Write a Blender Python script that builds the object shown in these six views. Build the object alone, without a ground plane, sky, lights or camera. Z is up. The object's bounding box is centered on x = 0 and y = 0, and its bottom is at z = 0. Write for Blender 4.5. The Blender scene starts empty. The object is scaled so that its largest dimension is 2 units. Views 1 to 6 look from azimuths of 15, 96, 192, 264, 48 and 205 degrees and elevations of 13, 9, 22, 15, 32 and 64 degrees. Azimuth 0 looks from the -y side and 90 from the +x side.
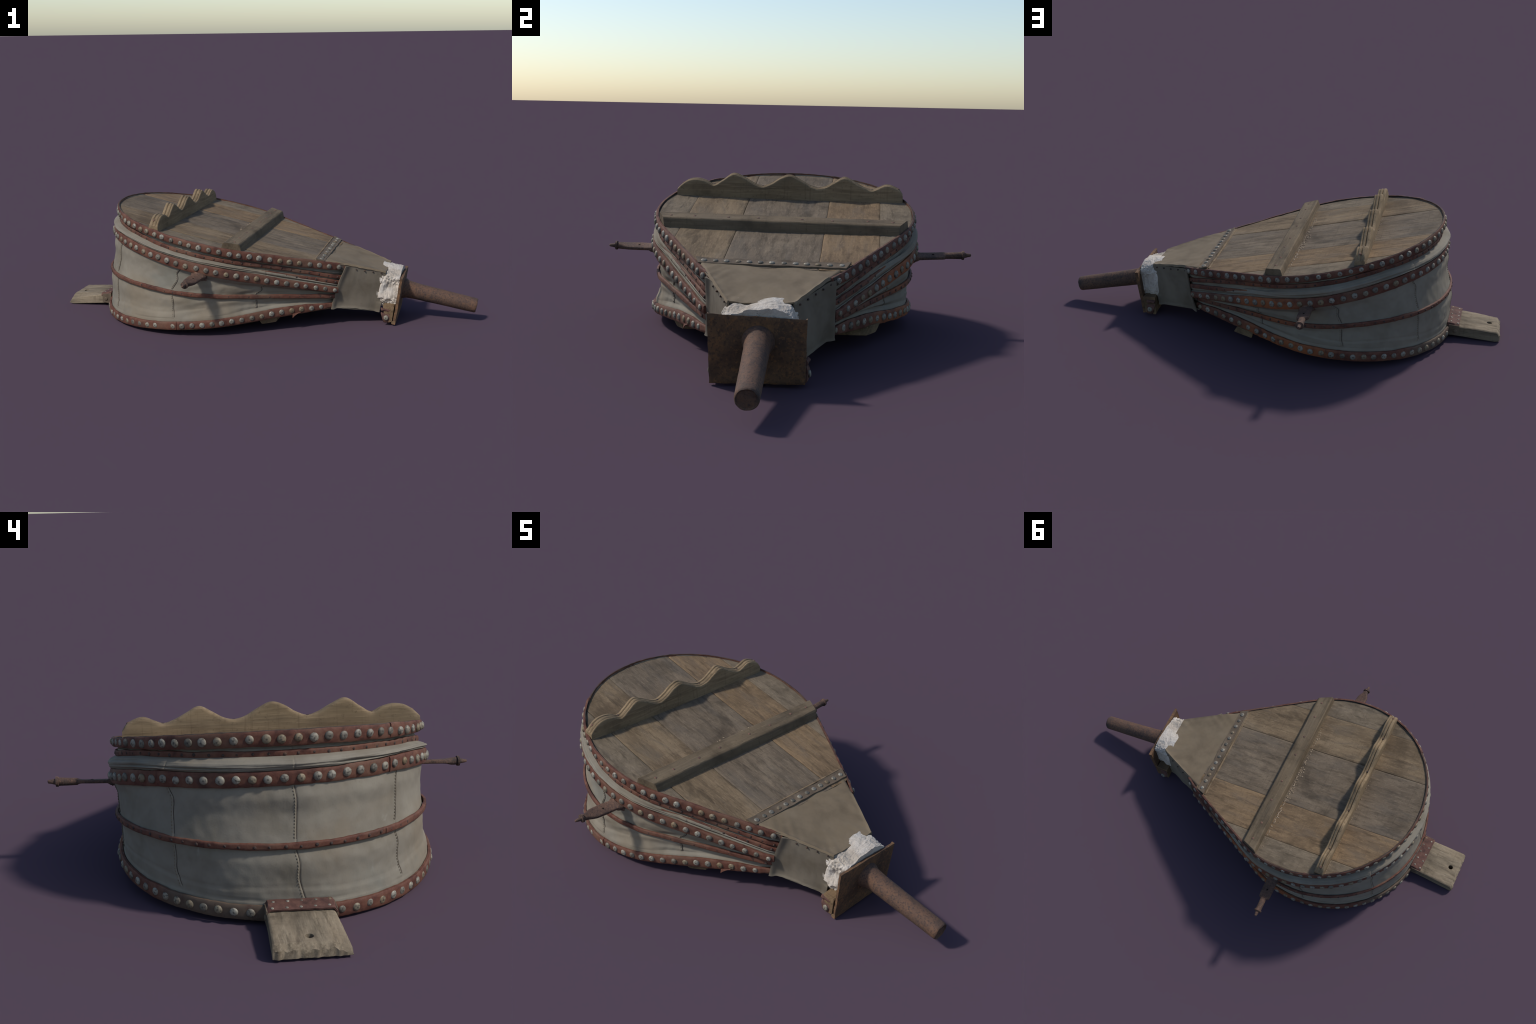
import bpy, math, random
import numpy as np
from mathutils import Vector, Matrix, noise

random.seed(7)
RNG = random.Random(11)

# ------------------------------------------------------------------ helpers
def nz(x, y, z=0.0):
    return noise.noise(Vector((x, y, z)))

def fbm(x, y, z, o=4):
    return noise.fractal(Vector((x, y, z)), 1.0, 2.0, o)

def smooth01(a, b, x):
    t = min(1.0, max(0.0, (x - a) / (b - a)))
    return t * t * (3 - 2 * t)

ROOT = bpy.data.objects.new("forge_bellows", None)
bpy.context.scene.collection.objects.link(ROOT)
ROOT["label"] = "old teardrop forge bellows, wood, studded leather and rusty iron pipe"
ROOT["category"] = "bellows"

def add(name, mesh, parent=None, stuff=False):
    o = bpy.data.objects.new(name, mesh)
    bpy.context.scene.collection.objects.link(o)
    o.parent = parent or ROOT
    if stuff:
        o["kind"] = "stuff"
    return o

def make(name, verts, faces, mat, parent=None, smooth=True, angle=None, stuff=False):
    me = bpy.data.meshes.new(name)
    me.from_pydata([tuple(v) for v in verts], [], faces)
    me.validate()
    me.materials.append(mat)
    if smooth:
        me.polygons.foreach_set("use_smooth", [True] * len(me.polygons))
        if angle:
            me.set_sharp_from_angle(angle=math.radians(angle))
    me.update()
    return add(name, me, parent, stuff)

def grid_faces(nu, nv, cu=False, cv=False, off=0):
    f = []
    for i in range(nu if cu else nu - 1):
        for j in range(nv if cv else nv - 1):
            a = off + i * nv + j
            b = off + ((i + 1) % nu) * nv + j
            c = off + ((i + 1) % nu) * nv + (j + 1) % nv
            d = off + i * nv + (j + 1) % nv
            f.append((a, b, c, d))
    return f

class Soup:
    """collects several closed pieces into one mesh"""
    def __init__(self):
        self.v, self.f = [], []
    def piece(self, v, f):
        o = len(self.v)
        self.v += [tuple(p) for p in v]
        self.f += [tuple(i + o for i in q) for q in f]

def sheet(P, thick, nfn=None):
    """P: nu x nv x 3 array of the outer face -> closed slab of given thickness"""
    P = np.asarray(P, float)
    nu, nv = P.shape[:2]
    du = np.gradient(P, axis=0)
    dv = np.gradient(P, axis=1)
    N = np.cross(du, dv)
    N /= np.linalg.norm(N, axis=2, keepdims=True) + 1e-12
    Q = P - N * thick
    v = list(P.reshape(-1, 3)) + list(Q.reshape(-1, 3))
    f = grid_faces(nu, nv)
    o = nu * nv
    f += [tuple(reversed(q)) for q in grid_faces(nu, nv, off=o)]
    for i in range(nu - 1):
        for j in (0, nv - 1):
            a, b = i * nv + j, (i + 1) * nv + j
            f.append((a, o + a, o + b, b) if j == 0 else (b, o + b, o + a, a))
    for j in range(nv - 1):
        for i in (0, nu - 1):
            a, b = i * nv + j, i * nv + j + 1
            f.append((b, o + b, o + a, a) if i == 0 else (a, o + a, o + b, b))
    return v, f

def loft(rings, cap=True):
    n = len(rings[0])
    v = [p for r in rings for p in r]
    f = grid_faces(len(rings), n, cv=True)
    if cap:
        f.append(tuple(reversed(range(n))))
        f.append(tuple(range((len(rings) - 1) * n, len(rings) * n)))
    return v, f

# ---------------------------------------------------------------- materials
def lin(r, g, b):
    """sRGB 0-255 -> linear"""
    c = lambda u: (u / 255 / 12.92) if u / 255 <= .04045 else ((u / 255 + .055) / 1.055) ** 2.4
    return (c(r), c(g), c(b), 1.0)

class Mat:
    def __init__(self, name, rough=0.85, metal=0.0, spec=0.3):
        self.m = bpy.data.materials.new(name)
        self.m.use_nodes = True
        self.t = self.m.node_tree
        self.b = self.t.nodes["Principled BSDF"]
        self.b.inputs["Roughness"].default_value = rough
        self.b.inputs["Metallic"].default_value = metal
        self.b.inputs["Specular IOR Level"].default_value = spec
        self.tc = self.t.nodes.new("ShaderNodeTexCoord")
        self.col = None
        self.bumps = []
    def L(self, a, b):
        self.t.links.new(a, b)
    def noise(self, scale=(1, 1, 1), s=1.0, detail=5.0, rough=.6, dist=0.0, loc=(0, 0, 0)):
        mp = self.t.nodes.new("ShaderNodeMapping")
        mp.inputs["Scale"].default_value = scale
        mp.inputs["Location"].default_value = loc
        self.L(self.tc.outputs["Object"], mp.inputs["Vector"])
        n = self.t.nodes.new("ShaderNodeTexNoise")
        n.inputs["Scale"].default_value = s
        n.inputs["Detail"].default_value = detail
        n.inputs["Roughness"].default_value = rough
        n.inputs["Distortion"].default_value = dist
        self.L(mp.outputs[0], n.inputs["Vector"])
        return n.outputs["Fac"]
    def voronoi(self, scale=(1, 1, 1), s=1.0):
        mp = self.t.nodes.new("ShaderNodeMapping")
        mp.inputs["Scale"].default_value = scale
        self.L(self.tc.outputs["Object"], mp.inputs["Vector"])
        n = self.t.nodes.new("ShaderNodeTexVoronoi")
        n.inputs["Scale"].default_value = s
        self.L(mp.outputs[0], n.inputs["Vector"])
        return n.outputs["Distance"]
    def ramp(self, fac, stops):
        r = self.t.nodes.new("ShaderNodeValToRGB")
        e = r.color_ramp.elements
        while len(e) < len(stops):
            e.new(.5)
        for k, (p, c) in zip(e, stops):
            k.position = p
            k.color = c
        self.L(fac, r.inputs[0])
        return r.outputs[0]
    def step(self, fac, lo, hi):
        m = self.t.nodes.new("ShaderNodeMapRange")
        m.interpolation_type = 'SMOOTHSTEP'
        m.inputs[1].default_value = lo
        m.inputs[2].default_value = hi
        self.L(fac, m.inputs[0])
        return m.outputs[0]
    def math(self, op, a, b=None):
        m = self.t.nodes.new("ShaderNodeMath")
        m.operation = op
        for i, x in enumerate((a, b)):
            if x is None:
                continue
            if isinstance(x, (int, float)):
                m.inputs[i].default_value = x
            else:
                self.L(x, m.inputs[i])
        return m.outputs[0]
    def axis(self, k):
        s = self.t.nodes.new("ShaderNodeSeparateXYZ")
        self.L(self.tc.outputs["Object"], s.inputs[0])
        return s.outputs[k]
    def blob(self, c, r, soft=.5):
        """mask: 1 inside an ellipsoid round c with radii r"""
        mp = self.t.nodes.new("ShaderNodeMapping")
        mp.inputs["Scale"].default_value = [1 / k for k in r]
        mp.inputs["Location"].default_value = [-a / k for a, k in zip(c, r)]
        self.L(self.tc.outputs["Object"], mp.inputs["Vector"])
        d = self.t.nodes.new("ShaderNodeVectorMath")
        d.operation = 'LENGTH'
        self.L(mp.outputs[0], d.inputs[0])
        s = self.step(d.outputs["Value"], 1 - soft, 1 + soft * .4)
        return self.math('SUBTRACT', 1.0, s)
    def base(self, fac, stops):
        self.col = self.ramp(fac, stops)
    def over(self, mask, color, amount=1.0, mode='MIX'):
        mx = self.t.nodes.new("ShaderNodeMix")
        mx.data_type = 'RGBA'
        mx.blend_type = mode
        fac = self.math('MULTIPLY', mask, amount) if amount != 1.0 else mask
        self.L(fac, mx.inputs[0])
        self.L(self.col, mx.inputs[6])
        if isinstance(color, tuple):
            mx.inputs[7].default_value = color
        else:
            self.L(color, mx.inputs[7])
        self.col = mx.outputs[2]
    def bump(self, fac, strength, dist=.002):
        self.bumps.append((fac, strength, dist))
    def done(self):
        self.L(self.col, self.b.inputs["Base Color"])
        prev = None
        for fac, st, d in self.bumps:
            b = self.t.nodes.new("ShaderNodeBump")
            b.inputs["Strength"].default_value = st
            b.inputs["Distance"].default_value = d
            self.L(fac, b.inputs["Height"])
            if prev:
                self.L(prev, b.inputs["Normal"])
            prev = b.outputs[0]
        if prev:
            self.L(prev, self.b.inputs["Normal"])
        return self.m

def wood(name, dark, mid, light, along='x', seed=0.0, streak=None, amount=.35):
    m = Mat(name, rough=.88, spec=.2)
    g = {'x': (2.2, 38, 38), 'y': (38, 2.2, 38)}[along]
    w = {'x': (1.2, 7, 7), 'y': (7, 1.2, 7)}[along]
    f = {'x': (8, 170, 170), 'y': (170, 8, 170)}[along]
    n1 = m.noise(w, 1.6, 6, .62, .4, (seed, seed * 2, 3))
    m.base(n1, [(.28, dark), (.48, mid), (.72, light)])
    n2 = m.noise(g, 1.0, 6, .7, .2, (seed, 5, 1))
    m.over(m.step(n2, .48, .68), tuple(c * .5 for c in dark[:3]) + (1,), .62)
    n3 = m.noise(f, 1.0, 3, .6, 0, (seed, 0, 0))
    m.over(m.step(n3, .5, .7), tuple(min(1, c * 1.35) for c in light[:3]) + (1,), .34)
    n6 = m.noise((90, 90, 90), 1.0, 4, .7, 0, (seed, 3, 0))
    m.over(m.step(n6, .56, .7), tuple(c * .5 for c in dark[:3]) + (1,), .4)
    saw = m.noise({'x': (150, 6, 6), 'y': (6, 150, 6)}[along], 1.0, 3, .6, 0, (seed, 1, 8))
    m.over(m.step(saw, .56, .72), tuple(c * .7 for c in dark[:3]) + (1,), .3)
    if streak:
        n4 = m.noise(w, 2.3, 4, .6, .6, (seed + 9, 1, 4))
        m.over(m.step(n4, .48, .68), streak, amount)
    n5 = m.noise((1, 1, 1), 5.0, 5, .65, 0, (seed, 2, 2))
    m.over(m.step(n5, .5, .72), tuple(c * .5 for c in dark[:3]) + (1,), .55)
    n7 = m.noise((1, 1, 1), 3.4, 6, .65, .8, (2, 9, 5))     # smoky stains run across the joints
    m.over(m.step(n7, .53, .7), tuple(c * .55 for c in dark[:3]) + (1,), .5)
    m.bump(n2, .7, .002)
    m.bump(n3, .35, .0012)
    return m.done()

def leather(name, dark, mid, light, s=5.0, grain=170, stains=None, bump=.25):
    m = Mat(name, rough=.8, spec=.25)
    n1 = m.noise((1, 1, 1), s, 6, .6, .3)
    m.base(n1, [(.3, dark), (.5, mid), (.7, light)])
    n2 = m.noise((1, 1, 1), grain, 4, .65)
    m.over(m.step(n2, .55, .8), tuple(c * .7 for c in dark[:3]) + (1,), .35)
    if stains:
        n3 = m.noise((1, 1, 1.6), s * .6, 5, .6, .5, (4, 8, 1))
        m.over(m.step(n3, .52, .72), stains, .5)
    m.bump(n2, bump, .0015)
    m.bump(n1, .15, .004)
    return m.done()

def rust(name, base, dark, orange, s=40):
    m = Mat(name, rough=.82, metal=.15, spec=.35)
    n1 = m.noise((1, 1, 1), s * .3, 6, .65, .2)
    m.base(n1, [(.32, dark), (.5, base), (.7, orange)])
    n2 = m.noise((1, 1, 1), s * 3.2, 4, .7)
    m.over(m.step(n2, .5, .6), dark, .75)
    n3 = m.noise((1, 1, 1), s * 2.2, 4, .7, 0, (7, 1, 3))
    m.over(m.step(n3, .53, .64), orange, .7)
    m.bump(n2, .5, .0025)
    m.bump(n3, .3, .002)
    return m.done()

W_GREY = wood("weathered_grey_wood", lin(84, 73, 60), lin(103, 90, 75), lin(117, 103, 86), 'x', 0.0, lin(86, 79, 71), .45)
W_GREY2 = wood("weathered_grey_wood_pale", lin(88, 77, 63), lin(108, 95, 78), lin(122, 108, 90), 'x', 5.0, lin(90, 82, 73), .4)
W_TAN = wood("weathered_tan_wood", lin(90, 75, 58), lin(111, 94, 73), lin(127, 109, 86), 'x', 11.0, lin(94, 84, 72), .5)
W_TAN2 = wood("weathered_warm_wood", lin(93, 76, 58), lin(115, 95, 72), lin(132, 109, 82), 'x', 17.0, lin(98, 86, 73), .5)
W_BAT = wood("batten_wood", lin(82, 70, 55), lin(100, 86, 68), lin(115, 100, 80), 'y', 3.0, lin(90, 81, 69), .4)
W_WAVE = wood("carved_batten_wood", lin(96, 80, 61), lin(121, 103, 79), lin(138, 118, 92), 'y', 8.0, lin(100, 88, 72), .35)
W_TAIL = wood("tail_wood", lin(92, 81, 66), lin(121, 108, 90), lin(141, 128, 108), 'x', 23.0, lin(88, 80, 68), .45)
W_BLOCK = wood("block_wood", lin(86, 69, 51), lin(111, 91, 69), lin(132, 109, 82), 'y', 31.0, lin(118, 84, 56), .3)

def wall_leather():
    m = Mat("wall_leather", rough=.82, spec=.2)
    n1 = m.noise((1, 1, 1), 6, 7, .62, .3)
    m.base(n1, [(.3, lin(108, 101, 88)), (.5, lin(120, 113, 101)), (.7, lin(130, 124, 111))])
    n2 = m.noise((1, 1, 1), 2.3, 5, .6, .5, (3, 1, 7))
    m.over(m.step(n2, .5, .68), lin(119, 106, 88), .55)
    n3 = m.noise((1, 1, 1), 190, 4, .65)
    m.over(m.step(n3, .55, .8), lin(92, 86, 75), .4)
    n4 = m.noise((3, 3, 1), 6, 6, .7, .6, (9, 2, 1))
    m.over(m.step(n4, .64, .74), lin(142, 139, 129), .4)
    n5 = m.noise((1, 1, 1), 3.6, 5, .6, .4, (1, 7, 2))
    m.over(m.step(n5, .56, .72), lin(108, 110, 103), .5)
    m.bump(n3, .25, .0012)
    m.bump(n1, .2, .004)
    return m.done()

def strap_leather():
    m = Mat("strap_leather", rough=.72, spec=.3)
    n1 = m.noise((1, 1, 1), 22, 6, .7, .3)
    m.base(n1, [(.32, lin(60, 34, 27)), (.48, lin(90, 54, 42)), (.66, lin(104, 72, 57))])
    n2 = m.noise((1, 1, 1), 4, 5, .6, .3, (2, 3, 4))
    m.over(m.step(n2, .52, .7), lin(97, 74, 59), .7)
    # brighter orange hide low on the front of the far side
    o1 = m.math('MAXIMUM', m.blob((-.02, .44, .24), (.2, .25, .09)), m.blob((-.10, .44, .08), (.24, .25, .07)))
    m.over(m.math('MULTIPLY', o1, m.step(n1, .3, .55)), lin(140, 80, 42), .7)
    # grimy grey-brown run at the back by the tail board
    b1 = m.blob((-.72, .16, .04), (.2, .24, .07), .3)
    m.over(b1, lin(84, 73, 61), .85)
    n3 = m.noise((1, 1, 1), 120, 4, .7)
    m.over(m.step(n3, .55, .75), lin(56, 36, 31), .6)
    n6 = m.noise((1, 1, 1), 9, 5, .65, .4, (8, 1, 2))
    m.over(m.step(n6, .55, .68), lin(66, 44, 38), .7)
    n4 = m.noise((1, 1, 1), 30, 5, .7, .4, (5, 5, 5))
    m.over(m.step(n4, .63, .74), lin(116, 92, 76), .45)
    m.bump(n3, .3, .0012)
    m.bump(n4, .25, .002)
    return m.done()

def stud_metal():
    m = Mat("stud_metal", rough=.6, metal=.25, spec=.4)
    oi = m.t.nodes.new("ShaderNodeObjectInfo")
    m.base(oi.outputs["Random"], [(0, lin(90, 84, 73)), (.25, lin(112, 106, 95)), (.6, lin(136, 131, 119)),
                                  (.82, lin(118, 108, 90)), (1, lin(114, 97, 73))])
    # each head gets its own dirt pattern
    n = m.t.nodes.new("ShaderNodeTexNoise")
    n.noise_dimensions = '4D'
    n.inputs["Scale"].default_value = 150
    n.inputs["Detail"].default_value = 4
    m.L(m.tc.outputs["Object"], n.inputs["Vector"])
    m.L(m.math('MULTIPLY', oi.outputs["Random"], 40.0), n.inputs["W"])
    m.over(m.step(n.outputs["Fac"], .5, .66), lin(66, 62, 56), .8)
    m.over(m.blob((0.001, 0, .008), (.0032, .0032, .004), .6), lin(58, 54, 50), .8)
    m.bump(n.outputs["Fac"], .4, .0015)
    return m.done()

def plaster_mat():
    m = Mat("plaster", rough=.92, spec=.15)
    n1 = m.noise((1, 1, 1), 16, 7, .65, .3)
    m.base(n1, [(.3, lin(172, 160, 147)), (.5, lin(192, 182, 170)), (.7, lin(204, 197, 188))])
    n2 = m.noise((1, 1, 1), 45, 6, .7, .8)
    m.over(m.step(n2, .54, .66), lin(150, 146, 142), .6)
    n3 = m.noise((1, 1, 1), 70, 5, .7, .5, (3, 3, 1))
    m.over(m.step(n3, .57, .68), lin(112, 105, 98), .6)
    n4 = m.noise((1, 1, 1), 9, 5, .65, .4, (6, 2, 9))
    m.over(m.step(n4, .5, .68), lin(150, 138, 122), .5)
    m.bump(n2, .9, .005)
    m.bump(n3, .7, .004)
    return m.done()

WALL = wall_leather()
STRAP = strap_leather()
STUD = stud_metal()
PLASTER = plaster_mat()
HOOD = leather("hood_leather", lin(96, 83, 66), lin(112, 98, 79), lin(122, 108, 89), 6, 150, lin(100, 86, 66))
HOOD_SIDE = leather("hood_side_leather", lin(90, 81, 68), lin(105, 96, 83), lin(116, 107, 93), 7, 150, lin(92, 82, 68))
OLD_STRAP = leather("worn_brown_leather", lin(76, 65, 53), lin(94, 81, 67), lin(110, 96, 80), 18, 160, lin(98, 86, 72))
RED_HIDE = leather("red_hide", lin(62, 43, 39), lin(83, 57, 50), lin(101, 72, 62), 40, 150, lin(108, 76, 66), .4)
IRON = rust("rusty_iron", lin(87, 67, 56), lin(58, 49, 46), lin(104, 76, 58), 40)
PLATE_IRON = rust("rusty_plate", lin(96, 72, 52), lin(70, 54, 43), lin(124, 88, 56), 30)
HANDLE_IRON = rust("rusty_handle_iron", lin(86, 66, 56), lin(58, 48, 44), lin(112, 84, 68), 60)
TACK = rust("tack_iron", lin(66, 54, 50), lin(48, 42, 40), lin(90, 66, 52), 90)
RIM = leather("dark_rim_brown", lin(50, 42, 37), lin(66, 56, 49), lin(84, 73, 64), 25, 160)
THREAD = leather("dark_thread", lin(92, 84, 70), lin(112, 102, 86), lin(140, 128, 108), 60, 200)
UNDER = wood("underside_wood", lin(90, 76, 58), lin(118, 100, 76), lin(138, 118, 90), 'x', 41.0)
PUTTY = leather("crumbly_putty", lin(116, 100, 82), lin(138, 122, 102), lin(156, 140, 120), 60, 150, None, .6)
NAIL_RUST = rust("nail_rust", lin(112, 84, 70), lin(78, 62, 56), lin(136, 98, 80), 120)

# ------------------------------------------------------- outline and levels
class Level:
    """teardrop: circle arc joined by tangents to two front points"""
    A = .16                                    # share of s per straight side
    def __init__(self, cx, cy, R, fx=.44, fy=.182, dy=0.0):
        self.c = np.array([cx, cy]); self.R = R
        self.f0 = np.array([fx, -fy + dy]); self.f1 = np.array([fx, fy + dy])
        def tang(p, sg):
            d = p - self.c
            return math.atan2(d[1], d[0]) + sg * math.acos(R / np.hypot(*d))
        self.a0 = tang(self.f0, -1)
        self.a1 = tang(self.f1, 1) - 2 * math.pi
    def circ(self, a):
        return self.c + self.R * np.array([math.cos(a), math.sin(a)])
    def at(self, s):
        """s: 0 at the front of the -y side, round the back, 1 at the front of +y"""
        A = self.A
        if s < A:
            p = self.circ(self.a0)
            return self.f0 + (p - self.f0) * (s / A), np.array([math.cos(self.a0), math.sin(self.a0)])
        if s > 1 - A:
            p = self.circ(self.a1)
            return p + (self.f1 - p) * ((s - 1 + A) / A), np.array([math.cos(self.a1), math.sin(self.a1)])
        a = self.a0 + (self.a1 - self.a0) * ((s - A) / (1 - 2 * A))
        return self.circ(a), np.array([math.cos(a), math.sin(a)])
    def length(self):
        L = np.hypot(*(self.circ(self.a0) - self.f0))
        return 2 * L + self.R * abs(self.a1 - self.a0)
    def find(self, x, y):
        best = min(((np.hypot(*(self.at(i / 2000)[0] - (x, y)))), i / 2000) for i in range(2001))
        return best[1]

L_TOP = Level(-.238, -.012, .4795, .44, .178)
L_MID = Level(-.248, -.013, .4905, .44, .1755, -.003)
L_THIN = Level(-.283, -.016, .4835, .42, .174, -.009)
L_BOT = Level(-.287, -.028, .4865, .40, .174, -.009)

def table(xs, zs, ty=0.0):
    return lambda x, y: float(np.interp(x, xs, zs)) + ty * y

z_tt = lambda x, y: .3765 - .2165 * x - .009 * y
z_tb = table([-.73, -.6, -.4, -.25, -.1, 0, .14, .29, .41], [.492, .466, .432, .401, .363, .339, .306, .276, .258], -.005)
z_t2 = table([-.74, -.52, -.3, -.08, .14, .24, .4], [.470, .438, .387, .342, .294, .268, .226])
z_t3 = table([-.2, 0, .4], [.337, .291, .2], -.012)
z_mt = table([-.745, -.6, -.5, -.3, -.1, .05, .16, .3, .4], [.427, .414, .395, .348, .306, .269, .237, .201, .174], -.02)
z_mb = table([-.745, -.6, -.5, -.3, -.1, .05, .16, .3, .4], [.386, .368, .348, .303, .259, .225, .201, .170, .148], -.02)
z_t4 = table([-.77, -.6, -.45, -.3, -.1, .1, .24, .4], [.222, .219, .211, .195, .179, .163, .152, .137])
z_bt = table([-.775, -.6, -.4, -.25, -.05, .13, .25, .38], [.052, .059, .071, .08, .094, .115, .119, .11], .025)
z_bb = table([-.775, -.6, -.4, -.25, -.05, .13, .3, .38], [.009, .017, .031, .041, .055, .070, .084, .09], .02)
HALF_THIN = .0092

# -------------------------------------------------------------- leather wall
SEAMS = [L_MID.find(*p) for p in [(-.605, -.341), (-.268, -.49), (.085, -.369), (-.735, -.032), (-.614, .302), (-.31, .458), (.042, .368)]]
L_WA = Level(-.266, -.0145, .489, .43, .176)           # between middle and thin strap
L_WB = Level(-.284, -.020, .487, .41, .175, -.009)  # between thin strap and bottom

def build_wall():
    NS, SUB = 1500, 10
    LEN = L_MID.length()
    rows = []
    for i in range(NS):
        s = i / (NS - 1)
        pm, nm = L_MID.at(s)
        x, y = pm
        front = smooth01(-.12, .14, x)         # pleats bunch up to the front
        back = smooth01(-.5, -.74, x) if x < -.5 else 0.0
        back = smooth01(.5, .74, -x)
        side = 1 - back
        def k(lv, z, off, dz=0.0):
            p, n = lv.at(s)
            zz = z(p[0], p[1]) if callable(z) else z
            q = p + n * off
            return (q[0], q[1], zz + dz)
        xb, yb = L_BOT.at(s)[0]
        zb = z_bt(xb, yb); z4 = z_t4(x, y); zm0 = z_mb(x, y); zm1 = z_mt(x, y)
        z3 = z_t3(x, y); z2 = z_t2(x, y); z1 = z_tb(x, y)
        z2 = max(z2, 0)
        gap = (z2 - HALF_THIN) - zm1           # height of the folded bunch
        wob = .006 * nz(s * 26, 1.7)
        w2 = .006 * nz(s * 17, 8.1)
        K = [k(L_BOT, z_bb, -.004, .004), k(L_BOT, z_bt, -.004),
             k(L_BOT, zb + .014, -.006 - .007 * front),
             k(L_WB, zb + .42 * (z4 - zb), -.011 * side - .004 * back + .4 * wob),
             k(L_WB, zb + .72 * (z4 - zb), -.011 * side - .003 * back + .4 * w2),
             k(L_THIN, z4 - .013, -.007), k(L_THIN, z4, -.003), k(L_THIN, z4 + .013, -.007),
             k(L_WA, z4 + .5 * (zm0 - z4), -.012 * side - .011 * back + .5 * wob),
             k(L_WA, z4 + .78 * (zm0 - z4), -.012 * side - .012 * back + .5 * w2),
             k(L_MID, zm0, -.004), k(L_MID, zm1, -.004)]
        # roll of hide at the back and sides turning into thin pleats at the front
        zr = zm1 + gap * .45
        out = (1 - front)
        K += [k(L_MID, zm1 + .06 * gap, .001 * out - .010 * front),
              k(L_MID, zm1 + .30 * gap + .002 * wob, (.007 + .5 * wob) * out - .004 * front),
              k(L_MID, zm1 + .66 * gap, (.006 + .6 * w2) * out - .013 * front)]
        if True:
            zc = zm1 + .93 * gap
            K += [k(L_MID, zc * out + (z3 - HALF_THIN) * front, -.010 * out - .012 * front),
                  k(L_TOP, (zc + .004) * out + (z3 + HALF_THIN) * front, -.013 * out - .010 * front)]
        K += [k(L_TOP, z2 - HALF_THIN * 1.2 - (.25 * (z2 - z3) * front if z3 < z2 - .02 else 0), -.014),
              k(L_TOP, z2, -.010),
              k(L_TOP, z2 + HALF_THIN, -.012)]
        # a pleat shows between the top strap and the thin strap towards the front
        zg = z1 - z2 - HALF_THIN
        K += [k(L_TOP, z2 + HALF_THIN + .35 * zg, -.013 + (.010 + .6 * w2) * smooth01(-.25, 0, x)),
              k(L_TOP, z2 + HALF_THIN + .7 * zg, -.013 + .004 * front),
              k(L_TOP, z_tb, -.004), k(L_TOP, z_tt, -.005, -.004)]
        K = np.array(K)
        n = len(K)
        row = []
        for j in range(n - 1):
            p0, p1, p2, p3 = K[max(j - 1, 0)], K[j], K[j + 1], K[min(j + 2, n - 1)]
            m1, m2 = (p2 - p0) * .42, (p3 - p1) * .42
            for q in range(SUB):
                t = q / SUB
                a = 2 * t**3 - 3 * t**2 + 1; b = t**3 - 2 * t**2 + t
                c = -2 * t**3 + 3 * t**2; d = t**3 - t**2
                row.append(a * p1 + b * m1 + c * p2 + d * m2)
        row.append(K[-1])
        row = np.array(row)
        # dents, wrinkles, seams
        dz = 0.0
        seam = 0.0
        for sm in SEAMS:
            ds = (s - sm) * LEN
            seam -= .0022 * math.exp(-(ds / .0022) ** 2)
            if 0 < ds < .03:
                seam += .0016 * (1 - ds / .03)
        ends = min(s, 1 - s)
        tuck = -.016 * (1 - smooth01(.008, .03, ends))
        for j in range(len(row)):
            P = row[j]
            kz = j / SUB
            flat = 2 < kz < 10
            amp = .0045 if flat else .002
            d = amp * nz(P[0] * 7, P[1] * 7, P[2] * 7 + 3)
            d += .0012 * nz(P[0] * 40, P[1] * 40, P[2] * 40)
            if flat:
                d += seam
                # diagonal drag wrinkles under the handles
                wr = math.exp(-((x + .1) / .22) ** 2) * smooth01(0, .3, abs(y))
                d += .003 * wr * nz((P[0] * 1.2 - P[2] * 5) * 9, P[2] * 6, 5 + y)
                # crease above the bottom strap where the hide flares out
                if x < -.12:
                    line = (zb + .045 + .006 * math.sin(s * 40)) - P[2]
                    d += .0022 * (math.exp(-(max(line, 0) / .014)) * smooth01(0, .006, line) - .6 * math.exp(-(line / .006) ** 2))
            elif kz >= 11:
                d += seam * .8
                d += (.0035 + .001 * front) * smooth01(11.2, 13, kz) * nz(s * 15, kz * 1.9 + 1.5 * nz(s * 5, 4.0), 2.0)
                d += .0010 * nz(s * 40, kz * 4.5, 6.0)
                # the roll is several folds lying on each other, splitting and joining
                fold = 13.1 + .7 * nz(s * 7, 21.0)
                d -= (.0065 * (1 - front)) * smooth01(-.35, .15, nz(s * 9, 31.0)) * math.exp(-((kz - fold) / .2) ** 2)
                fold = 14.0 + .5 * nz(s * 8, 41.0)
                d -= (.005 * (1 - front)) * smooth01(-.2, .3, nz(s * 8, 51.0)) * math.exp(-((kz - fold) / .2) ** 2)
            # long shallow folds at the front between the straps
            if flat:
                d += .004 * front * nz(P[0] * 4, P[2] * 60, 9 + y)
            row[j][:2] += nm * (d + tuck)
        rows.append(row)
    V = np.array(rows)
    nu, nv = V.shape[:2]
    f = grid_faces(nu, nv)
    global WALLV
    WALLV = (V, SUB)
    return make("leather_wall", V.reshape(-1, 3), [tuple(reversed(q)) for q in f], WALL)

wall = build_wall()

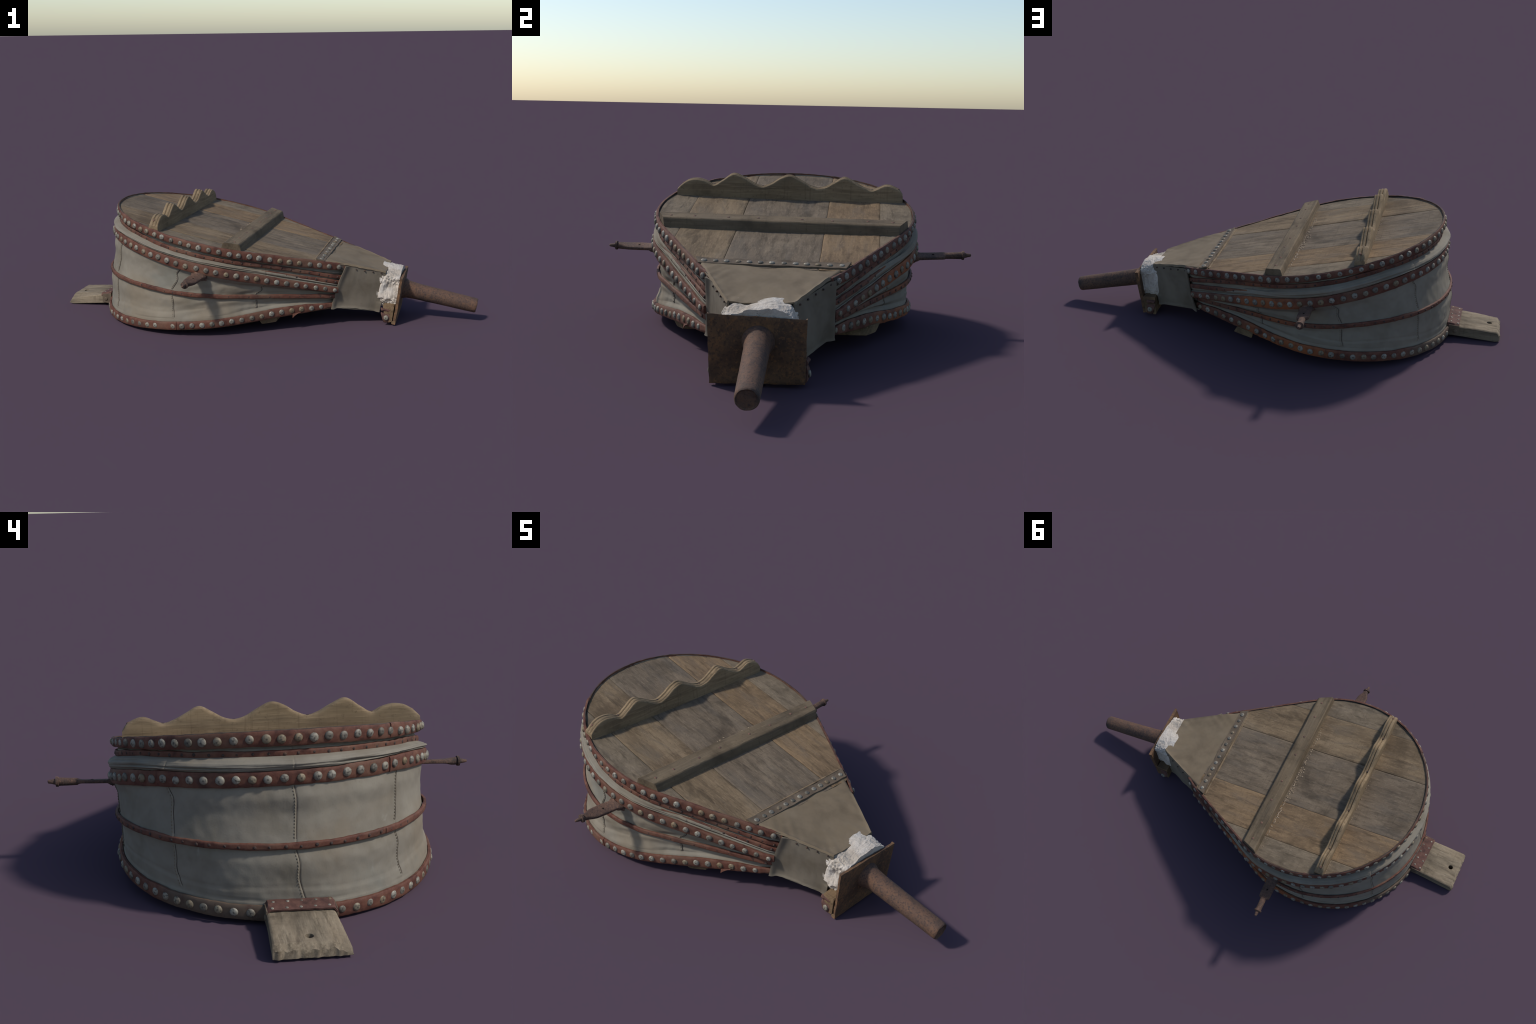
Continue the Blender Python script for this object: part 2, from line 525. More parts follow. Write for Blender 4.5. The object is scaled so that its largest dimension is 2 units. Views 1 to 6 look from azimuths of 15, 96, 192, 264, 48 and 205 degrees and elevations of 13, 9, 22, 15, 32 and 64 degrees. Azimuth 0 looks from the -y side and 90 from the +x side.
# dark seam cord with stitches beside it, laid on the wall surface
def stitches():
    V, SUB = WALLV
    nu = V.shape[0]
    sp, cord = Soup(), Soup()
    for sm in SEAMS:
        i0 = int(round(sm * (nu - 1)))
        n = L_MID.at(sm)[1]
        t = np.array([-n[1], n[0]])
        for k0, k1 in ((2.2, 4.9), (7.1, 9.9)):
            col = V[i0, int(k0 * SUB):int(k1 * SUB) + 1]
            rings = []
            for j, p in enumerate(col):
                r = .0011 + .0003 * nz(j * .9, sm * 50)
                w = .0012 * nz(j * .25, sm * 90)
                rings.append([(p[0] + t[0] * (w + r * a) + n[0] * (r * b + .0006), p[1] + t[1] * (w + r * a) + n[1] * (r * b + .0006), p[2]) for a, b in ((1, 0), (.5, .9), (-.5, .9), (-1, 0), (0, -1))])
            cord.piece(*loft(rings))
            col = V[min(nu - 1, i0 + 3), int(k0 * SUB):int(k1 * SUB) + 1]
            L = np.concatenate([[0], np.cumsum(np.linalg.norm(np.diff(col, axis=0), axis=1))])
            k = max(3, int(L[-1] / .0088))
            for q in range(k):
                d = L[-1] * (q + .5) / k
                c = [np.interp(d, L, col[:, a]) for a in range(3)]
                c = (c[0] + n[0] * .0006, c[1] + n[1] * .0006, c[2])
                v = []
                for a in range(5):
                    th = -math.pi / 2 + math.pi * a / 4
                    for b in range(6):
                        ph = 2 * math.pi * b / 6
                        lx, ln, lz = .0017 * math.cos(th) * math.cos(ph), .0013 * math.cos(th) * math.sin(ph), .0034 * math.sin(th)
                        v.append((c[0] + t[0] * lx + n[0] * ln, c[1] + t[1] * lx + n[1] * ln, c[2] + lz))
                sp.piece(v, grid_faces(5, 6, cv=True))
    make("stitch", sp.v, sp.f, THREAD, stuff=True)
    make("seam_cord", cord.v, cord.f, RIM, stuff=True)
stitches()

# -------------------------------------------------------------------- straps
def strap(name, lv, zlo, zhi, s0, s1, thick=.0055, off=0.0, seed=0.0, curl=.0, step=.006):
    n = max(8, int((s1 - s0) * lv.length() / step))
    rings = []
    for i in range(n + 1):
        s = s0 + (s1 - s0) * i / n
        p, nm = lv.at(s)
        lo = zlo(*p) + .0024 * nz(s * 42, seed) + .0014 * nz(s * 190, seed + 3)
        hi = zhi(*p) + .0024 * nz(s * 38, seed + 7) + .0014 * nz(s * 170, seed + 5)
        e = min(i, n - i) / n * (s1 - s0) * lv.length()
        flap = min(s - .008, .99 - s)                  # ends dive under the cheek leather
        o = off + .0016 * nz(s * 45, seed + 11) - .008 * (1 - smooth01(.006, .022, flap))
        ring = []
        H = hi - lo
        prof = [(-.004, 0.0), (thick * .55 - .0, -.000), (thick, H * .10), (thick * 1.06, H * .3), (thick * 1.1, H * .5), (thick * 1.06, H * .7), (thick, H * .90), (thick * .55, H), (-.004, H)]
        for (d, h) in prof:
            dd = o + d + (.0009 * nz(s * 120, h * 90 + seed) if d > .004 else 0)
            dd += curl * (h / H)
            ring.append((p[0] + nm[0] * dd, p[1] + nm[1] * dd, lo + h))
        rings.append(ring)
    v, f = loft(rings)
    return make(name, v, [tuple(reversed(q)) for q in f], STRAP, angle=50)

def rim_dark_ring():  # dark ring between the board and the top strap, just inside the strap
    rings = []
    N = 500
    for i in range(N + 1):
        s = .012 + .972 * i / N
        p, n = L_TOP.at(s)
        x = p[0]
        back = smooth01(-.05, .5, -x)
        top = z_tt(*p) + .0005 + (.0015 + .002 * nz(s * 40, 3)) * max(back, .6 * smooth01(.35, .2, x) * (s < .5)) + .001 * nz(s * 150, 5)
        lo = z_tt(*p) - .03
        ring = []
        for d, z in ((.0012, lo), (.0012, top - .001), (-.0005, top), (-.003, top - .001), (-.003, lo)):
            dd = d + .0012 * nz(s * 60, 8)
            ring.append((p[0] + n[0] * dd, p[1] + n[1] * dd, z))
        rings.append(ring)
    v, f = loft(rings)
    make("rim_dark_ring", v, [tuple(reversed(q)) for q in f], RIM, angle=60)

def thin(zc):
    return (lambda x, y: zc(x, y) - HALF_THIN), (lambda x, y: zc(x, y) + HALF_THIN)

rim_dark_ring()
lap_top = L_TOP.find(-.60, -.34)
lap_mid = L_MID.find(-.64, -.33)
lap_thin = L_THIN.find(-.67, -.30)
lap_bot = L_BOT.find(-.29, -.515)
T2, T3, T4 = thin(z_t2), thin(z_t3), thin(z_t4)
up = lambda fn, d: (lambda x, y: fn(x, y) + d)
strap("top_strap", L_TOP, up(z_tb, .002), up(z_tt, .002), .010, lap_top + .006, off=.002, seed=1)
strap("top_strap", L_TOP, z_tb, z_tt, lap_top, .986, seed=2)
strap("middle_strap", L_MID, z_mb, z_mt, .020, lap_mid + .004, off=.003, seed=3)
strap("middle_strap", L_MID, z_mb, z_mt, lap_mid, .976, seed=4)
strap("bottom_strap", L_BOT, z_bb, z_bt, .013, lap_bot + .004, off=.0005, seed=5)
strap("bottom_strap", L_BOT, z_bb, z_bt, lap_bot, .984, off=.003, seed=6)
strap("narrow_strap", L_THIN, *T4, .017, lap_thin + .003, .004, .002, seed=7)
strap("narrow_strap", L_THIN, *T4, lap_thin, .98, .004, seed=8)
strap("narrow_strap", L_TOP, *T2, .014, .982, .004, -.0065, seed=9)
s3a, s3b = L_TOP.find(.0, -.43), L_TOP.find(-.08, .44)
strap("narrow_strap", L_TOP, *T3, .017, s3a, .004, -.006, seed=10)
strap("narrow_strap", L_TOP, *T3, s3b, .98, .004, -.006, seed=12)

# --------------------------------------------------------------------- studs
def dome(r, h, dent, seed, nr=7, na=18):
    v, f = [(0, 0, h)], []
    for i in range(1, nr + 1):
        t = i / nr
        th = t * math.pi / 2
        rr, zz = r * math.sin(th) ** .92, h * math.cos(th) ** .85
        for a in range(na):
            ph = 2 * math.pi * a / na
            k = 1 + .05 * nz(math.cos(ph) * 1.5, math.sin(ph) * 1.5, seed)
            dz = dent * nz(rr * math.cos(ph) * 160, rr * math.sin(ph) * 160, seed + 4)
            v.append((rr * k * math.cos(ph), rr * k * math.sin(ph), zz + (dz if t < .95 else 0)))
    for a in range(na):                                   # skirt into the strap
        ph = 2 * math.pi * a / na
        v.append((r * .96 * math.cos(ph), r * .96 * math.sin(ph), -.004))
    for a in range(na):
        f.append((0, 1 + a, 1 + (a + 1) % na))
    for i in range(nr):
        for a in range(na):
            p, q = 1 + i * na + a, 1 + i * na + (a + 1) % na
            f.append((p, p + na, q + na, q))
    return v, f

STUD_MESHES = []
for k in range(5):
    v, f = dome(.0126, .0078, .0013, k * 3.3)
    me = bpy.data.meshes.new("stud")
    me.from_pydata(v, [], f)
    me.materials.append(STUD)
    me.polygons.foreach_set("use_smooth", [True] * len(me.polygons))
    STUD_MESHES.append(me)

def frame(p, n, spin=0.0, sc=1.0, sz=1.0):
    q = Vector(n).normalized().to_track_quat('Z', 'Y')
    return Matrix.Translation(Vector(p)) @ q.to_matrix().to_4x4() @ Matrix.Rotation(spin, 4, 'Z') @ Matrix.Diagonal((sc, sc, sc * sz, 1))

PROTO = bpy.data.objects.new("stud", STUD_MESHES[0])
def stud(p, n, r=random, sc=1.0, sz=1.0):
    o = PROTO.copy()
    o.data = r.choice(STUD_MESHES)
    o.name = "stud"
    bpy.context.scene.collection.objects.link(o)
    o.parent = ROOT
    o.matrix_world = frame(p, n, r.random() * 6.28, sc * r.uniform(.93, 1.07), sz)
    return o

def stud_row(lv, zlo, zhi, s0, s1, step, off, gone=(), lap=None, lapoff=0):
    n = int(round((s1 - s0) * lv.length() / step))
    for i in range(n + 1):
        if i in gone:
            continue
        s = s0 + (s1 - s0) * i / n + RNG.uniform(-.0008, .0008)
        p, nm = lv.at(s)
        z = .5 * (zlo(*p) + zhi(*p)) + RNG.uniform(-.0016, .0016)
        d = off + (lapoff if (lap is not None and s < lap) else 0)
        tip = Vector((nm[0] + RNG.uniform(-.08, .08), nm[1] + RNG.uniform(-.08, .08), RNG.uniform(-.08, .1)))
        h = zhi(*p) - zlo(*p)
        stud((p[0] + nm[0] * d, p[1] + nm[1] * d, z), tip, RNG, min(1.0, h / .036), RNG.uniform(.8, 1.1))

stud_row(L_TOP, z_tb, z_tt, .020, .978, .0442, .0052, lap=lap_top, lapoff=.003)
stud_row(L_MID, z_mb, z_mt, .026, .970, .0442, .0054, lap=lap_mid, lapoff=.003)
nb = L_BOT.length()
stud_row(L_BOT, z_bb, z_bt, .033, .462, .0445, .0054, gone=(16,))
stud_row(L_BOT, z_bb, z_bt, .548, .975, .0445, .0075)

def tack_row(lv, zc, s0, s1, step, r=.0049, off=.0036):
    sp = Soup()
    n = int((s1 - s0) * lv.length() / step)
    for i in range(n + 1):
        s = s0 + (s1 - s0) * i / n + RNG.uniform(-.001, .001)
        p, nm = lv.at(s)
        v, f = dome(r * RNG.uniform(.8, 1.15), .0028, .0003, i, 3, 8)
        M = frame((p[0] + nm[0] * off, p[1] + nm[1] * off, zc(*p) + RNG.uniform(-.0014, .0014)), (nm[0], nm[1], 0))
        sp.piece([M @ Vector(a) for a in v], f)
    make("tack", sp.v, sp.f, TACK, stuff=True)
tack_row(L_TOP, z_t2, .02, .975, .0425, off=-.003)
tack_row(L_THIN, z_t4, .024, .975, .043, off=.0042)
tack_row(L_TOP, z_t3, .023, s3a - .003, .042, off=-.0025)
tack_row(L_TOP, z_t3, s3b + .003, .973, .042, off=-.0025)

# ----------------------------------------------------- top board and planks
def plane(x, y):
    return .3805 - .2122 * x - .009 * y

def board_z(x, y):
    """plank surface: a little hollow between the battens"""
    r2 = ((x + .2) / .5) ** 2 + ((y + .01) / .45) ** 2
    return plane(x, y) - .0085 - .004 * max(0.0, 1 - r2)

BOARD = bpy.data.objects.new("top_board", None)
bpy.context.scene.collection.objects.link(BOARD)
BOARD.parent = ROOT
L_BOARD = Level(-.238, -.012, .4755, .46, .163)

def span(y, inset=0.0):
    """x range of the board at this y"""
    xs = []
    N = 1600
    P = [L_BOARD.at(i / N)[0] for i in range(N + 1)]
    P.append(P[0])
    for a, b in zip(P[:-1], P[1:]):
        if (a[1] - y) * (b[1] - y) <= 0 and a[1] != b[1]:
            t = (y - a[1]) / (b[1] - a[1])
            xs.append(a[0] + (b[0] - a[0]) * t)
    return (min(xs), max(xs)) if len(xs) > 1 else None

def plank(y0, y1, mat, seed, dz=0.0):
    th = .018
    NJ, NI = max(26, int((y1 - y0) / .0045)), 70
    P = np.zeros((NI, NJ, 3))
    gap = .0007
    for j in range(NJ):
        u = j / (NJ - 1)
        y = y0 + gap + (y1 - y0 - 2 * gap) * u
        sp = span(y)
        xa, xb = sp if sp else (-.2, -.19)
        xb = min(xb, .335)
        edge = min(u, 1 - u) * (y1 - y0)
        for i in range(NI):
            w = i / (NI - 1)
            x = xa + (xb - xa) * w
            yy = y + (.0012 * nz(x * 9, y0 * 30, seed) if 0 < j < NJ - 1 else .0012 * nz(x * 9, (y0 if j == 0 else y1) * 30, 1.0))
            cup = .0022 * (2 * u - 1) ** 2
            r = -.0016 * math.exp(-edge / .0014)
            if y0 < -.04 < y1:                      # drying crack down the wide plank
                r -= .0016 * math.exp(-((y + .045 + .004 * nz(x * 6, 3)) / .0022) ** 2) * smooth01(-.15, .25, nz(x * 5, 1.3) + .1)
            r += .0011 * nz(x * 5, y * 60, seed) + .0007 * nz(x * 18, y * 190, seed + 2)
            P[i, j] = (x, yy, board_z(x, y) + dz + r + cup * .5)
    v, f = sheet(P, th)
    return make("plank", v, f, mat, BOARD, angle=40)

ymin, ymax = -.012 - .4755 + .0006, -.012 + .4755 - .0006
plank(ymin, -.371, W_GREY2, 1.0, .0006)
plank(-.371, -.167, W_TAN, 2.0, .0015)
plank(-.167, .147, W_GREY, 3.4, .0002)
plank(.147, .343, W_TAN2, 4.0, .0013)
plank(.343, ymax, W_GREY2, 5.0, .0004)

def board_core():
    """boards are backed by a thinner layer, so no light shows through the joints"""
    N = 240
    t, b = [], []
    for i in range(N + 1):
        p, n = L_BOARD.at(i / N)
        q = p - n * .008
        z = plane(*q)
        t.append((q[0], q[1], z - .0175)); b.append((q[0], q[1], z - .030))
    v, f = loft([b, t])
    make("board_core", v, f, UNDER, BOARD, angle=40)
board_core()

# rough nail heads let into the planks
def flush_nail(p, n, r, mat, parent):
    v, f = dome(r, .0018, .0003, p[0] * 31, 3, 10)
    M = frame(p, n)
    make("nail", [M @ Vector(a) for a in v], f, mat, parent)

# ------------------------------------------------------------------- battens
def slab_box(corners_top, corners_bot, nl=60, nw=7, rough=.0008, seed=0, bev=.004):
    """bar lofted along its length; corners: [(A0,A1),(B0,B1)] ends, front/back"""
    rings = []
    (a0, a1), (b0, b1) = corners_top
    (c0, c1), (d0, d1) = corners_bot
    for i in range(nl + 1):
        t = i / nl
        T0, T1 = Vector(a0).lerp(Vector(b0), t), Vector(a1).lerp(Vector(b1), t)
        B0, B1 = Vector(c0).lerp(Vector(d0), t), Vector(c1).lerp(Vector(d1), t)
        ring = []
        for (p, q) in ((T0, T1), (T1, B1), (B1, B0), (B0, T0)):
            L = (q - p).length
            us = [min(.3, bev / L)] + [.25, .5, .75] + [1 - min(.3, bev / L)]
            for u in us:
                pt = p.lerp(q, u)
                k = rough
                ring.append((pt.x + k * nz(pt.x * 30, pt.y * 14, seed), pt.y, pt.z + k * nz(pt.x * 50, pt.y * 12, seed + 3)))
        rings.append(ring)
    return loft(rings)

# straight batten: chamfered plank screwed across the board
def zt(x, y, h): return (x, y, plane(x, y) + h)
v, f = slab_box([(zt(-.016, -.434, .025), zt(-.082, -.462, .024)), (zt(-.022, .412, .025), zt(-.090, .440, .024))],
                [(zt(-.008, -.428, -.016), zt(-.094, -.464, -.016)), (zt(-.013, .408, -.016), zt(-.102, .445, -.016))], seed=4)
batten = make("batten", v, f, W_BAT, angle=35)
up_n = (.212, .009, 1)
for (x, y) in [(-.044, -.41), (-.046, -.324), (-.046, -.201), (-.05, -.093), (-.052, .064), (-.05, .174), (-.06, .3), (-.059, .388)]:
    flush_nail(zt(x, y, .0245), up_n, .0058, NAIL_RUST, batten)

# carved wavy batten: moulded top with two grooves following five humps
HUMPS_Y = [-.459, -.445, -.42, -.384, -.345, -.314, -.28, -.235, -.19, -.15, -.12, -.085, -.045, -.014, .03, .07, .1, .13, .165, .201, .24, .28, .311, .335, .368, .40, .42, .43]
HUMPS_Z = [.012, .026, .044, .052, .044, .031, .049, .077, .060, .039, .031, .043, .068, .077, .059, .037, .030, .037, .057, .075, .058, .037, .030, .039, .051, .043, .030, .014]
def hump(y):
    ys = np.array(HUMPS_Y); zs = np.array(HUMPS_Z)
    m = np.gradient(zs, ys)
    i = int(np.clip(np.searchsorted(ys, y) - 1, 0, len(ys) - 2))
    h = ys[i + 1] - ys[i]; t = np.clip((y - ys[i]) / h, 0, 1)
    return float((2*t**3-3*t**2+1)*zs[i] + (t**3-2*t**2+t)*h*m[i] + (-2*t**3+3*t**2)*zs[i+1] + (t**3-t**2)*h*m[i+1])
def wavy():
    rings = []
    N = 220
    for i in range(N + 1):
        y = -.459 + .889 * i / N
        h = hump(y) + .003
        xc = -.4095 - .003 * math.sin(y * 5)
        xf, xb = xc + .021, xc - .021
        # section across the thickness: foot, face, moulded top, rear face
        tops = [(1.0, -.008), (.99, -.0022), (.86, .0005), (.66, .000), (.56, -.0045), (.46, -.0005), (.22, .0013), (.02, .0006), (-.1, -.0055), (-.22, -.0045), (-.34, .0002), (-.6, -.0008), (-.82, -.003), (-.96, -.008), (-1.0, -.014)]
        ring = [zt(xf + .002, y, -.018)]
        for u in (.25, .5, .75):
            ring.append(zt(xf + .001 * (1 - u) + .0007 * nz(y * 20, u * 9), y, -.014 + (max(.003, h - .008) + .014) * u))
        for (u, d) in tops:
            w = .001 * nz(y * 24, u * 8, 3.0)
            ring.append(zt(xc + .0205 * u + .0012 * nz(y * 15, 4.0), y, h + d * (1 if h > .02 else .5) + w))
        for u in (.75, .5, .25):
            ring.append(zt(xb - .002 * (1 - u) + .0007 * nz(y * 20, u * 9, 5), y, -.014 + (max(.003, h - .014) + .014) * u))
        ring.append(zt(xb - .003, y, -.018))
        rings.append(ring)
    v, f = loft(rings)
    return make("wavy_batten", v, [tuple(reversed(q)) for q in f], W_WAVE, angle=48)
wave = wavy()
for y in (-.314, -.12, .1, .311):
    flush_nail(zt(-.411, y, hump(y) + .0032), up_n, .0052, TACK, wave)
for y in (-.437, .412):
    flush_nail(zt(-.411, y, hump(y) + .0035), (.1, -.4 if y < 0 else .4, 1), .0058, NAIL_RUST, wave)

# crumbly putty line behind the straight batten, and flecks behind the wavy one
def crumbs():
    sp = Soup()
    r = random.Random(5)
    def lump(c, rad):
        v = []
        sd = r.random() * 50
        for a in range(5):
            th = -math.pi / 2 + math.pi * a / 4
            for b in range(7):
                ph = 2 * math.pi * b / 7
                d = Vector((math.cos(th) * math.cos(ph), math.cos(th) * math.sin(ph), math.sin(th) * .55))
                v.append(Vector(c) + d * rad * (1 + .5 * nz(d.x * 2, d.y * 2, sd)))
        sp.piece(v, grid_faces(5, 7, cv=True))
    for i in range(330):
        y = r.uniform(-.29, .40)
        dens = .35 + .65 * math.exp(-((y - .05) / .22) ** 2)
        if r.random() > dens:
            continue
        x = -.098 - .009 * (y + .45) / .9 - abs(r.gauss(0, .006 * (.4 + dens)))
        lump((x, y, board_z(x, y) + .001), r.uniform(.0016, .0042))
    for i in range(70):
        y = r.choice([r.uniform(-.3, .42), r.uniform(.05, .42)])
        lump((-.436 - abs(r.gauss(0, .003)), y, board_z(-.436, y) + .001), r.uniform(.0012, .003))
    make("putty_crumb", sp.v, sp.f, PUTTY, stuff=True)
crumbs()

# --------------------------------------------- bottom board, batten, tail
def bottom_board():
    N = 160
    ringb, ringt = [], []
    for i in range(N + 1):
        p, n = L_BOT.at(i / N)
        q = p - n * .006
        ringb.append((q[0], q[1], z_bb(*p) - .004))
        ringt.append((q[0], q[1], z_bb(*p) + .02))
    v, f = loft([ringb, ringt])
    make("bottom_board", v, f, UNDER, angle=40)
bottom_board()
v, f = slab_box([((.13, -.345, .075), (.05, -.388, .07)), ((.13, .32, .08), (.05, .355, .075))],
                [((.125, -.33, .038), (.065, -.365, .033)), ((.15, .305, .048), (.06, .34, .042))], seed=9)
make("underside_batten", v, f, UNDER, angle=35)

# torn tag of leather under the strap on the near side
rag = [[(.195 + .035 * u, -.312 + .019 * u - .003 * w, .075 + .004 * u - (.017 * (1 - u) ** 2 + .002) * w) for w in (0, .5, 1)] for u in (0, .25, .5, .75, 1)]
v, f = sheet(rag, .003)
make("torn_leather", v, f, STRAP, angle=50)

TAILP = None
def tail():
    NX, NY = 60, 48
    xr, xe = -.72, -.995
    def top(x, y):
        t = (xr - x) / (xr - xe)
        z = .060 - .017 * t + .014 * (y + .04) * t
        e = smooth01(-.972, -.997, x) if False else 0
        drop = smooth01(.955, 1.0, t)
        z -= .016 * drop * (1 + .5 * nz(y * 60, 2.0)) + .02 * smooth01(.3, 1, t) * smooth01(-.09, -.15, y) * .9
        z += .0016 * nz(x * 12, y * 40, 1) + .0011 * nz(x * 60, y * 90, 4) + .0025 * drop * nz(y * 140 + x * 60, x * 40, 3)
        return z
    hx, hy, hr = -.948, -.036, .0115
    # outline in y varies along x
    def ylo(x): return -.118 - .024 * (xr - x) / (xr - xe) + .001 * nz(x * 30, 1)
    def yhi(x): return .056 + .009 * (xr - x) / (xr - xe) + .001 * nz(x * 30, 6)
    def zb(x, y):
        t = (xr - x) / (xr - xe)
        return .016 - .016 * t + .005 * smooth01(.93, 1, t)
    dx = .0046                               # grid step; the bolt hole is 5 x 5 cells
    XS = sorted({round(hx + (i + .5) * dx, 5) for i in range(-12, 60) if xe < hx + (i + .5) * dx < xr} | {xr, xe}, reverse=True)
    YC = [hy + (j + .5) * dx for j in range(-8, 8)]
    ya, yb = YC[0], YC[-1]
    NX, NY = len(XS) - 1, 47
    def yrow(x):
        L = np.linspace(ylo(x), ya, 17)[:-1]
        U = np.linspace(yb, yhi(x), 17)[1:]
        return list(L) + YC + list(U)
    def warp(x, y):
        """square ring of cells -> round rim"""
        c = max(abs(x - hx), abs(y - hy))
        d = math.hypot(x - hx, y - hy)
        if c < .034 and d > 0:
            k = 1 + (c / d - 1) * (1 - smooth01(.0115, .034, c))
            return hx + (x - hx) * k, hy + (y - hy) * k
        return x, y
    top_v, bot_v = [], []
    ROWS = [yrow(x) for x in XS]
    for x, ys in zip(XS, ROWS):
        for j, y in enumerate(ys):
            xe2 = x + (.004 * nz(y * 70, 8) if x < -.99 else 0)
            wx, wy = warp(xe2, y)
            e = min(y - ys[0], ys[-1] - y)
            d = math.hypot(wx - hx, wy - hy)
            top_v.append((wx, wy, top(wx, wy) - .004 * math.exp(-e / .002) - .003 * math.exp(-max(0, d - hr) / .008)))
            bot_v.append((wx, wy, zb(wx, wy)))
    n = NY + 1
    hole = []
    f = []
    o = len(top_v)
    holeq = None
    for i in range(NX):
        for j in range(NY):
            a, b, c, d = i * n + j, (i + 1) * n + j, (i + 1) * n + j + 1, i * n + j + 1
            cx, cyy = .5 * (XS[i] + XS[i + 1]), .5 * (ROWS[i][j] + ROWS[i][j + 1])
            if max(abs(cx - hx), abs(cyy - hy)) < hr:
                for (p, q, dj) in ((a, b, (cx, cyy - dx)), (b, c, (cx - dx, cyy)), (c, d, (cx, cyy + dx)), (d, a, (cx + dx, cyy))):
                    if max(abs(dj[0] - hx), abs(dj[1] - hy)) > hr:
                        f.append((q, p, o + p, o + q))
                continue
            f.append((d, c, b, a))
            f.append((o + a, o + b, o + c, o + d))
    for i in range(NX):
        a, b = i * n, (i + 1) * n
        f.append((a, b, o + b, o + a))
        a, b = i * n + NY, (i + 1) * n + NY
        f.append((b, a, o + a, o + b))
    for j in range(NY):
        a, b = j, j + 1
        f.append((b, a, o + a, o + b))
        a, b = NX * n + j, NX * n + j + 1
        f.append((a, b, o + b, o + a))
    return make("tail_board", top_v + bot_v, f, W_TAIL, angle=45)
tailo = tail()

# hide nailed over the root of the tail board
def tail_strap():
    P = np.zeros((26, 12, 3))
    for i in range(26):
        u = i / 25
        y = -.134 + .194 * u
        for j in range(12):
            w = j / 11
            x = -.765 - .052 * w + .002 * nz(u * 9, w * 2) + .006 * (.5 - u) * 0 - .008 * (1 - u)
            z = .0705 - .004 * w - .0045 * w * w + .0012 * nz(u * 14, w * 5, 2)
            e = min(u, 1 - u)
            z -= .012 * max(0, 1 - e / .05) ** 2
            P[i, j] = (x, y, z)
    v, f = sheet(P, .005)
    o = make("tail_strap", v, f, RED_HIDE, tailo, angle=50)
    for k in range(5):
        u = .08 + .2 * k + .01 * nz(k * 3.1, 1)
        for w, du in ((.22, 0), (.80, .03)):
            y = -.134 + .194 * min(.95, u + du)
            flush_nail((-.765 - .052 * w - .004, y, .0705 - .004 * w - .0045 * w * w), (-.15, 0, 1), .0048, STUD, o)
    # side tabs
    for (y, s) in ((.0605, 1), (-.1345, -1)):
        v, f = slab_box([((-.772, y, .062), (-.772, y - s * .004, .062)), ((-.818, y, .058), (-.818, y - s * .004, .058))],
                        [((-.772, y, .012), (-.772, y - s * .004, .012)), ((-.818, y, .014), (-.818, y - s * .004, .016))], 8, seed=2, bev=.001)
        make("strap_tab", v, f, OLD_STRAP, o, angle=40)
        flush_nail((-.80, y + s * .002, .034), (0, s, 0), .009, OLD_STRAP, o)
tail_strap()

